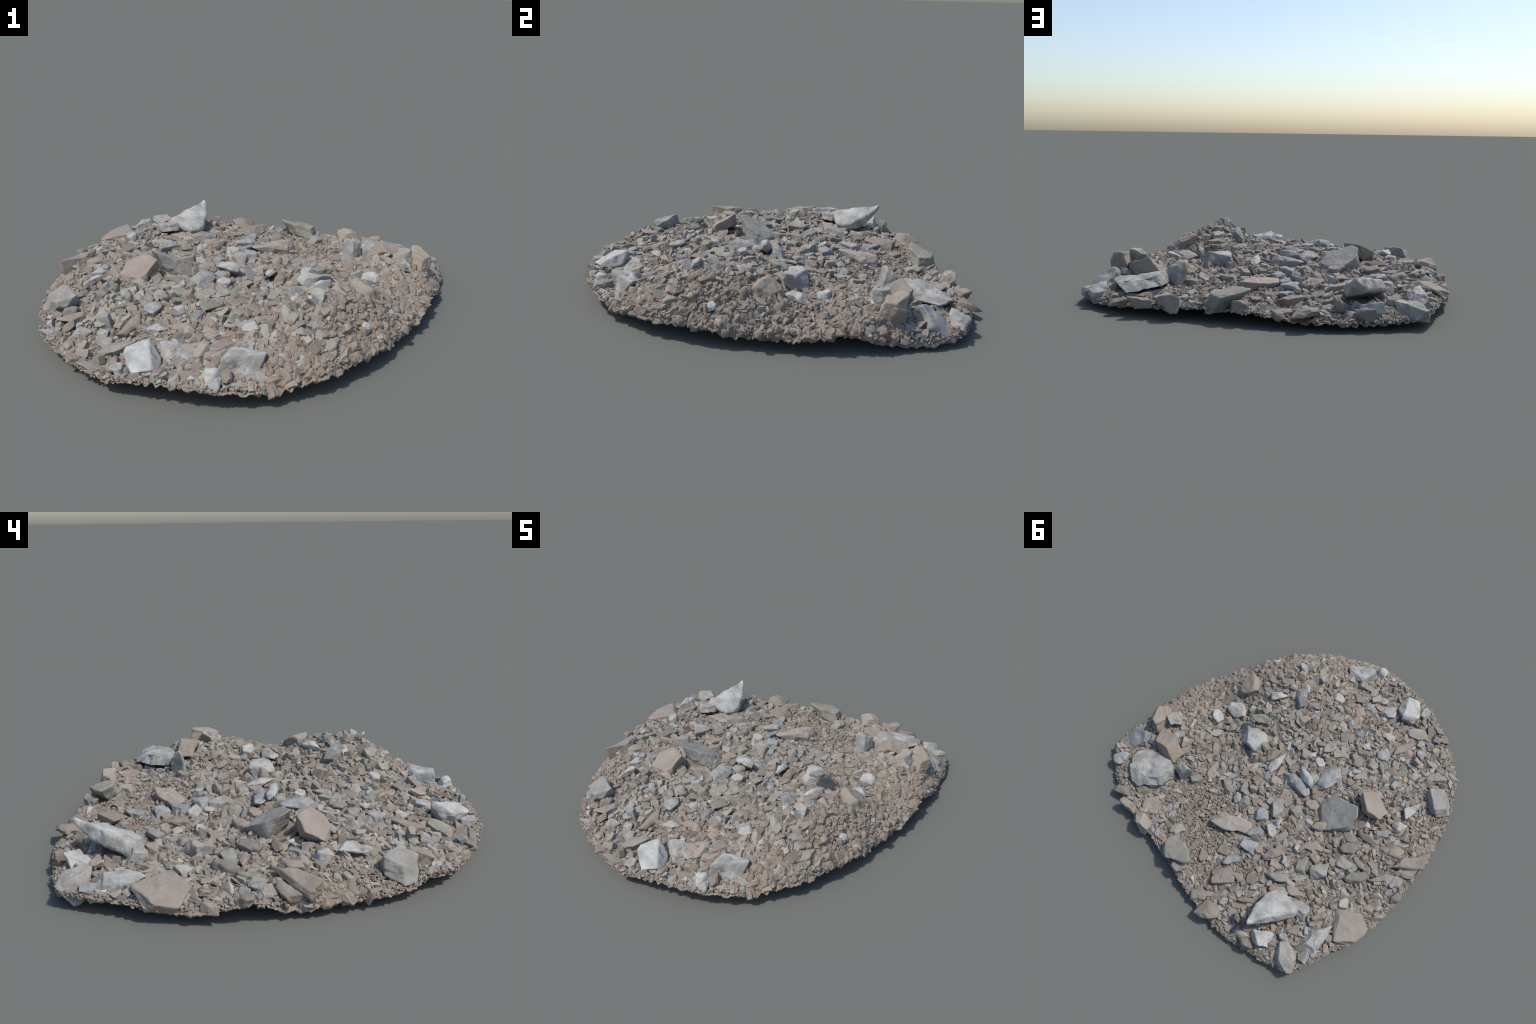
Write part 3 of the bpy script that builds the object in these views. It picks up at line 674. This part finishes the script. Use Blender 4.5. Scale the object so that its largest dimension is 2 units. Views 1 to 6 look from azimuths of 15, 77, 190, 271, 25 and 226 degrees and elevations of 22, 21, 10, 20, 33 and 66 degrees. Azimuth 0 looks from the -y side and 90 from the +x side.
relief += value_noise(p3, 90, 14).reshape(X.shape) * 0.0012 + value_noise(p3, 7, 15).reshape(X.shape) * 0.006
P = np.stack([X, Y, Zs], -1) + nrm * relief[..., None]
P = P.reshape(-1, 3)
# underside: drawn in below the edge, flat on the ground
under = []
for k, z in ((0.995, -0.004), (0.97, -0.008), (0.88, -0.012), (0.55, -1.0), (0.3, -1.0)):
    zz = np.maximum(rz + sag * (k > 0.96) + z, 0.004) if z > -0.5 else one * 0.0
    under.append(np.stack([np.cos(ang) * rr * k, np.sin(ang) * rr * k, zz], 1))
top_c = np.array([[0, 0, float(soil_height(0.0, 0.0))]])
verts = np.vstack([P, *under, top_c, [[0, 0, 0.0]]])
rings = NR + len(under)
i = np.arange(NA)
j = (i + 1) % NA
tris = []
for a in range(rings - 1):
    q, w = a * NA, (a + 1) * NA
    tris += [np.stack([q + i, w + i, w + j], 1), np.stack([q + i, w + j, q + j], 1)]
tris.append(np.stack([np.full(NA, rings * NA), i, j], 1))
tris.append(np.stack([np.full(NA, rings * NA + 1), (rings - 1) * NA + j, (rings - 1) * NA + i], 1))
bed = add_object("soil_bed", mesh_from("soil_bed", verts, np.vstack(tris), [soil_mat]))

# ------------------------------------------------------------------ loose stones and gravel
def place(p, x, y, z, size, yaw, tiltx, tilty, up):
    """Scale, turn and set down one unit stone."""
    q = p * size
    m = (Vector((0, 0, 1)).rotation_difference(Vector(up)).to_matrix() @ Matrix.Rotation(yaw, 3, "Z") @ Matrix.Rotation(tiltx, 3, "X") @ Matrix.Rotation(tilty, 3, "Y"))
    return q @ np.array(m).T + (x, y, z)


def inside(x, y, margin):
    r, _ = rim_at(np.arctan2(y, x))
    return np.hypot(x, y) < r - margin


def scatter(n, margin):
    x, y = rng.uniform(-1, 1, n * 2), rng.uniform(-1.02, 1, n * 2)
    k = inside(x, y, margin)
    return x[k], y[k]


TONE_SHARE = np.array([0.46, 0.18, 0.012, 0.05, 0.06, 0.09, 0.17])
TONE_SHARE = TONE_SHARE / TONE_SHARE.sum()

# loose stones: thrown down largest first, each keeping clear of the ones before
cx, cy = scatter(60000, 0.02)
fz, cz = zones(cx, cy)
free = under_stone(cx, cy, 0.9)
# few large, many small: (count tried, smallest, largest)
CLASSES = [(800, 0.044, 0.066), (4500, 0.030, 0.044), (10000, 0.020, 0.030), (46000, 0.013, 0.020)]
size = np.concatenate([np.sort(rng.uniform(lo, hi, n))[::-1] for n, lo, hi in CLASSES])
size = np.concatenate([size, np.full(max(0, len(cx) - len(size)), 0.013)])[:len(cx)]
size = size * (1 - 0.4 * fz) * (1 - 0.3 * cz)
keep = (rng.random(len(cx)) > 0.65 * fz) & (rng.random(len(cx)) > 0.87 * cz) & (free > 1.0) & inside(cx, cy, 0.008 + 0.7 * size)
order = np.arange(len(cx))
grid, chosen = {}, []
for q in order:
    if not keep[q]:
        continue
    x, y, sz = cx[q], cy[q], size[q]
    gi, gj = int(x // 0.06), int(y // 0.06)
    ok = True
    for a in (-1, 0, 1):
        for b in (-1, 0, 1):
            for (ox, oy, os) in grid.get((gi + a, gj + b), ()):
                if (ox - x) ** 2 + (oy - y) ** 2 < (0.265 * (sz + os)) ** 2:
                    ok = False
                    break
            if not ok:
                break
        if not ok:
            break
    if ok:
        grid.setdefault((gi, gj), []).append((x, y, sz))
        chosen.append(q)
print("loose stones", len(chosen))
NAMED = max(0, 298 - len(STONES))
shapes = [cut_stone(rng, rng.choice(["slab", "block"])) for _ in range(70)]
shapes3 = [broken_stone(rng.choice(["block", "slab", "shard"]), rng, 4, 40) for _ in range(24)]
shape_mesh = []
vs, fs, ms, off = [], [], [], 0
sel = np.array(chosen)
soil_z, ups = soil_height(cx[sel], cy[sel]), soil_normal(cx[sel], cy[sel])
_, crz = zones(cx[sel], cy[sel])
for n, q in enumerate(chosen):
    x, y, sz = cx[q], cy[q], size[q]
    tone = rng.choice(len(TONE_NAMES), p=TONE_SHARE)
    if crz[n] > 0.5 and rng.random() < 0.8:
        tone = TONE_NAMES.index("tan")
    dims = sz * np.array([rng.uniform(0.95, 1.55), rng.uniform(0.7, 1.05), rng.uniform(0.32, 0.75)]) / 2
    yaw, tx, ty = rng.uniform(0, 6.28), rng.normal(0, 0.55), rng.normal(0, 0.55)
    z = soil_z[n] + dims[2] * rng.uniform(-0.2, 0.8) + rng.uniform(-0.002, 0.008) - 0.006 * crz[n]
    up = ups[n]
    if n < NAMED:
        p, f = shapes3[n % len(shapes3)]
        p = weather(p * dims, rng, dims * 2, 1.0)
        m = Matrix.Translation((x, y, z)) @ (Vector((0, 0, 1)).rotation_difference(Vector(up)).to_matrix() @ Matrix.Rotation(yaw, 3, "Z") @ Matrix.Rotation(tx, 3, "X") @ Matrix.Rotation(ty, 3, "Y")).to_4x4()
        add_object("loose_stone", mesh_from("loose_stone", p, f, [rock_mat[TONE_NAMES[tone]]]), m)
    else:
        p, f = shapes[rng.integers(len(shapes))]
        vs.append(place(p, x, y, z, dims, yaw, tx, ty, up))
        fs.append(f + off)
        off += len(p)
        ms.append(np.full(len(f), tone))
chips = add_object("stone_chips", mesh_from("stone_chips", np.vstack(vs), np.vstack(fs), [chip_mat[t] for t in TONE_NAMES], np.concatenate(ms), smooth=False))
chips["kind"] = "stuff"

# crusted soil: stones of all sizes baked half-buried into the flank, coated in the same dirt
kx, ky = scatter(22000, 0.012)
_, kc = zones(kx, ky)
k = (rng.random(len(kx)) < kc) & (under_stone(kx, ky, 0.9) > 1)
kx, ky = kx[k][:1500], ky[k][:1500]
kz, kn = soil_height(kx, ky), soil_normal(kx, ky)
crust_mat = tone_material("crusted_soil", SOIL_TAN, (0.262, 0.218, 0.177), (0.24, 0.23, 0.20), 0.5, 9, rough=0.95, bump=0.4, vary=0.12, per_piece="island")
vs, fs, ms, off = [], [], [], 0
for n in range(len(kx)):
    sz = 0.013 + 0.040 * rng.random() ** 2.2
    dims = sz * np.array([rng.uniform(0.8, 1.5), rng.uniform(0.6, 1.0), rng.uniform(0.4, 0.9)]) / 2
    p, f = shapes[rng.integers(len(shapes))]
    h = kn[n] * (-0.006 + dims[2] * rng.uniform(-0.35, 0.35))
    vs.append(place(p, kx[n] + h[0], ky[n] + h[1], kz[n] + h[2], dims, rng.uniform(0, 6.28), rng.normal(0, 0.7), rng.normal(0, 0.7), kn[n]))
    fs.append(f + off)
    off += len(p)
    ms.append(np.full(len(f), 0 if rng.random() < 0.92 else rng.choice([1, 1, 2])))
crust = add_object("crusted_flank", mesh_from("crusted_flank", np.vstack(vs), np.vstack(fs), [crust_mat, chip_mat["grey"], chip_mat["blue_grey"]], np.concatenate(ms)))
crust["kind"] = "stuff"

# gravel: small angular crumbs everywhere between the stones, densest in the hollow
def crumb(r):
    bm = bmesh.new()
    for c in r.uniform(-1, 1, (11, 3)):
        bm.verts.new(c)
    bmesh.ops.convex_hull(bm, input=bm.verts)
    bmesh.ops.delete(bm, geom=[v for v in bm.verts if not v.link_faces], context="VERTS")
    bmesh.ops.triangulate(bm, faces=bm.faces)
    bm.verts.index_update()
    v = np.array([x.co[:] for x in bm.verts])
    f = np.array([[x.index for x in q.verts] for q in bm.faces])
    bm.free()
    return v, f


crumbs = [crumb(rng) for _ in range(30)]
gx, gy = scatter(26000, 0.006)
gf, gc = zones(gx, gy)
k = (under_stone(gx, gy, 0.85) > 1) & (rng.random(len(gx)) > 0.93 * gc)
gx, gy, gf, gc = gx[k], gy[k], gf[k], gc[k]
gz, gn = soil_height(gx, gy), soil_normal(gx, gy)
vs, fs, ms, off = [], [], [], 0
for n in range(len(gx)):
    sz = rng.uniform(0.0045, 0.0125) if rng.random() < 0.85 else rng.uniform(0.011, 0.019)
    sz *= 1 + 0.45 * gf[n]
    dims = sz * np.array([rng.uniform(0.8, 1.3), rng.uniform(0.6, 1.0), rng.uniform(0.4, 0.85)]) * 0.62
    p, f = crumbs[rng.integers(len(crumbs))]
    vs.append(place(p, gx[n], gy[n], gz[n] + rng.uniform(0, 0.008), dims, rng.uniform(0, 6.28), rng.normal(0, 0.4), rng.normal(0, 0.4), gn[n]))
    fs.append(f + off)
    off += len(p)
    t = 0 if rng.random() < 0.72 else rng.choice(len(TONE_NAMES), p=TONE_SHARE) + 1
    ms.append(np.full(len(f), t))
crumb_mat = tone_material("soil_crumbs", SOIL_TAN, (0.262, 0.218, 0.177), (0.24, 0.23, 0.20), 0.3, 7, rough=0.95, bump=0.3, vary=0.22, per_piece="island")
gravel = add_object("gravel", mesh_from("gravel", np.vstack(vs), np.vstack(fs), [crumb_mat] + [chip_mat[t] for t in TONE_NAMES], np.concatenate(ms), smooth=False))
gravel["kind"] = "stuff"
print("gravel", len(gx))
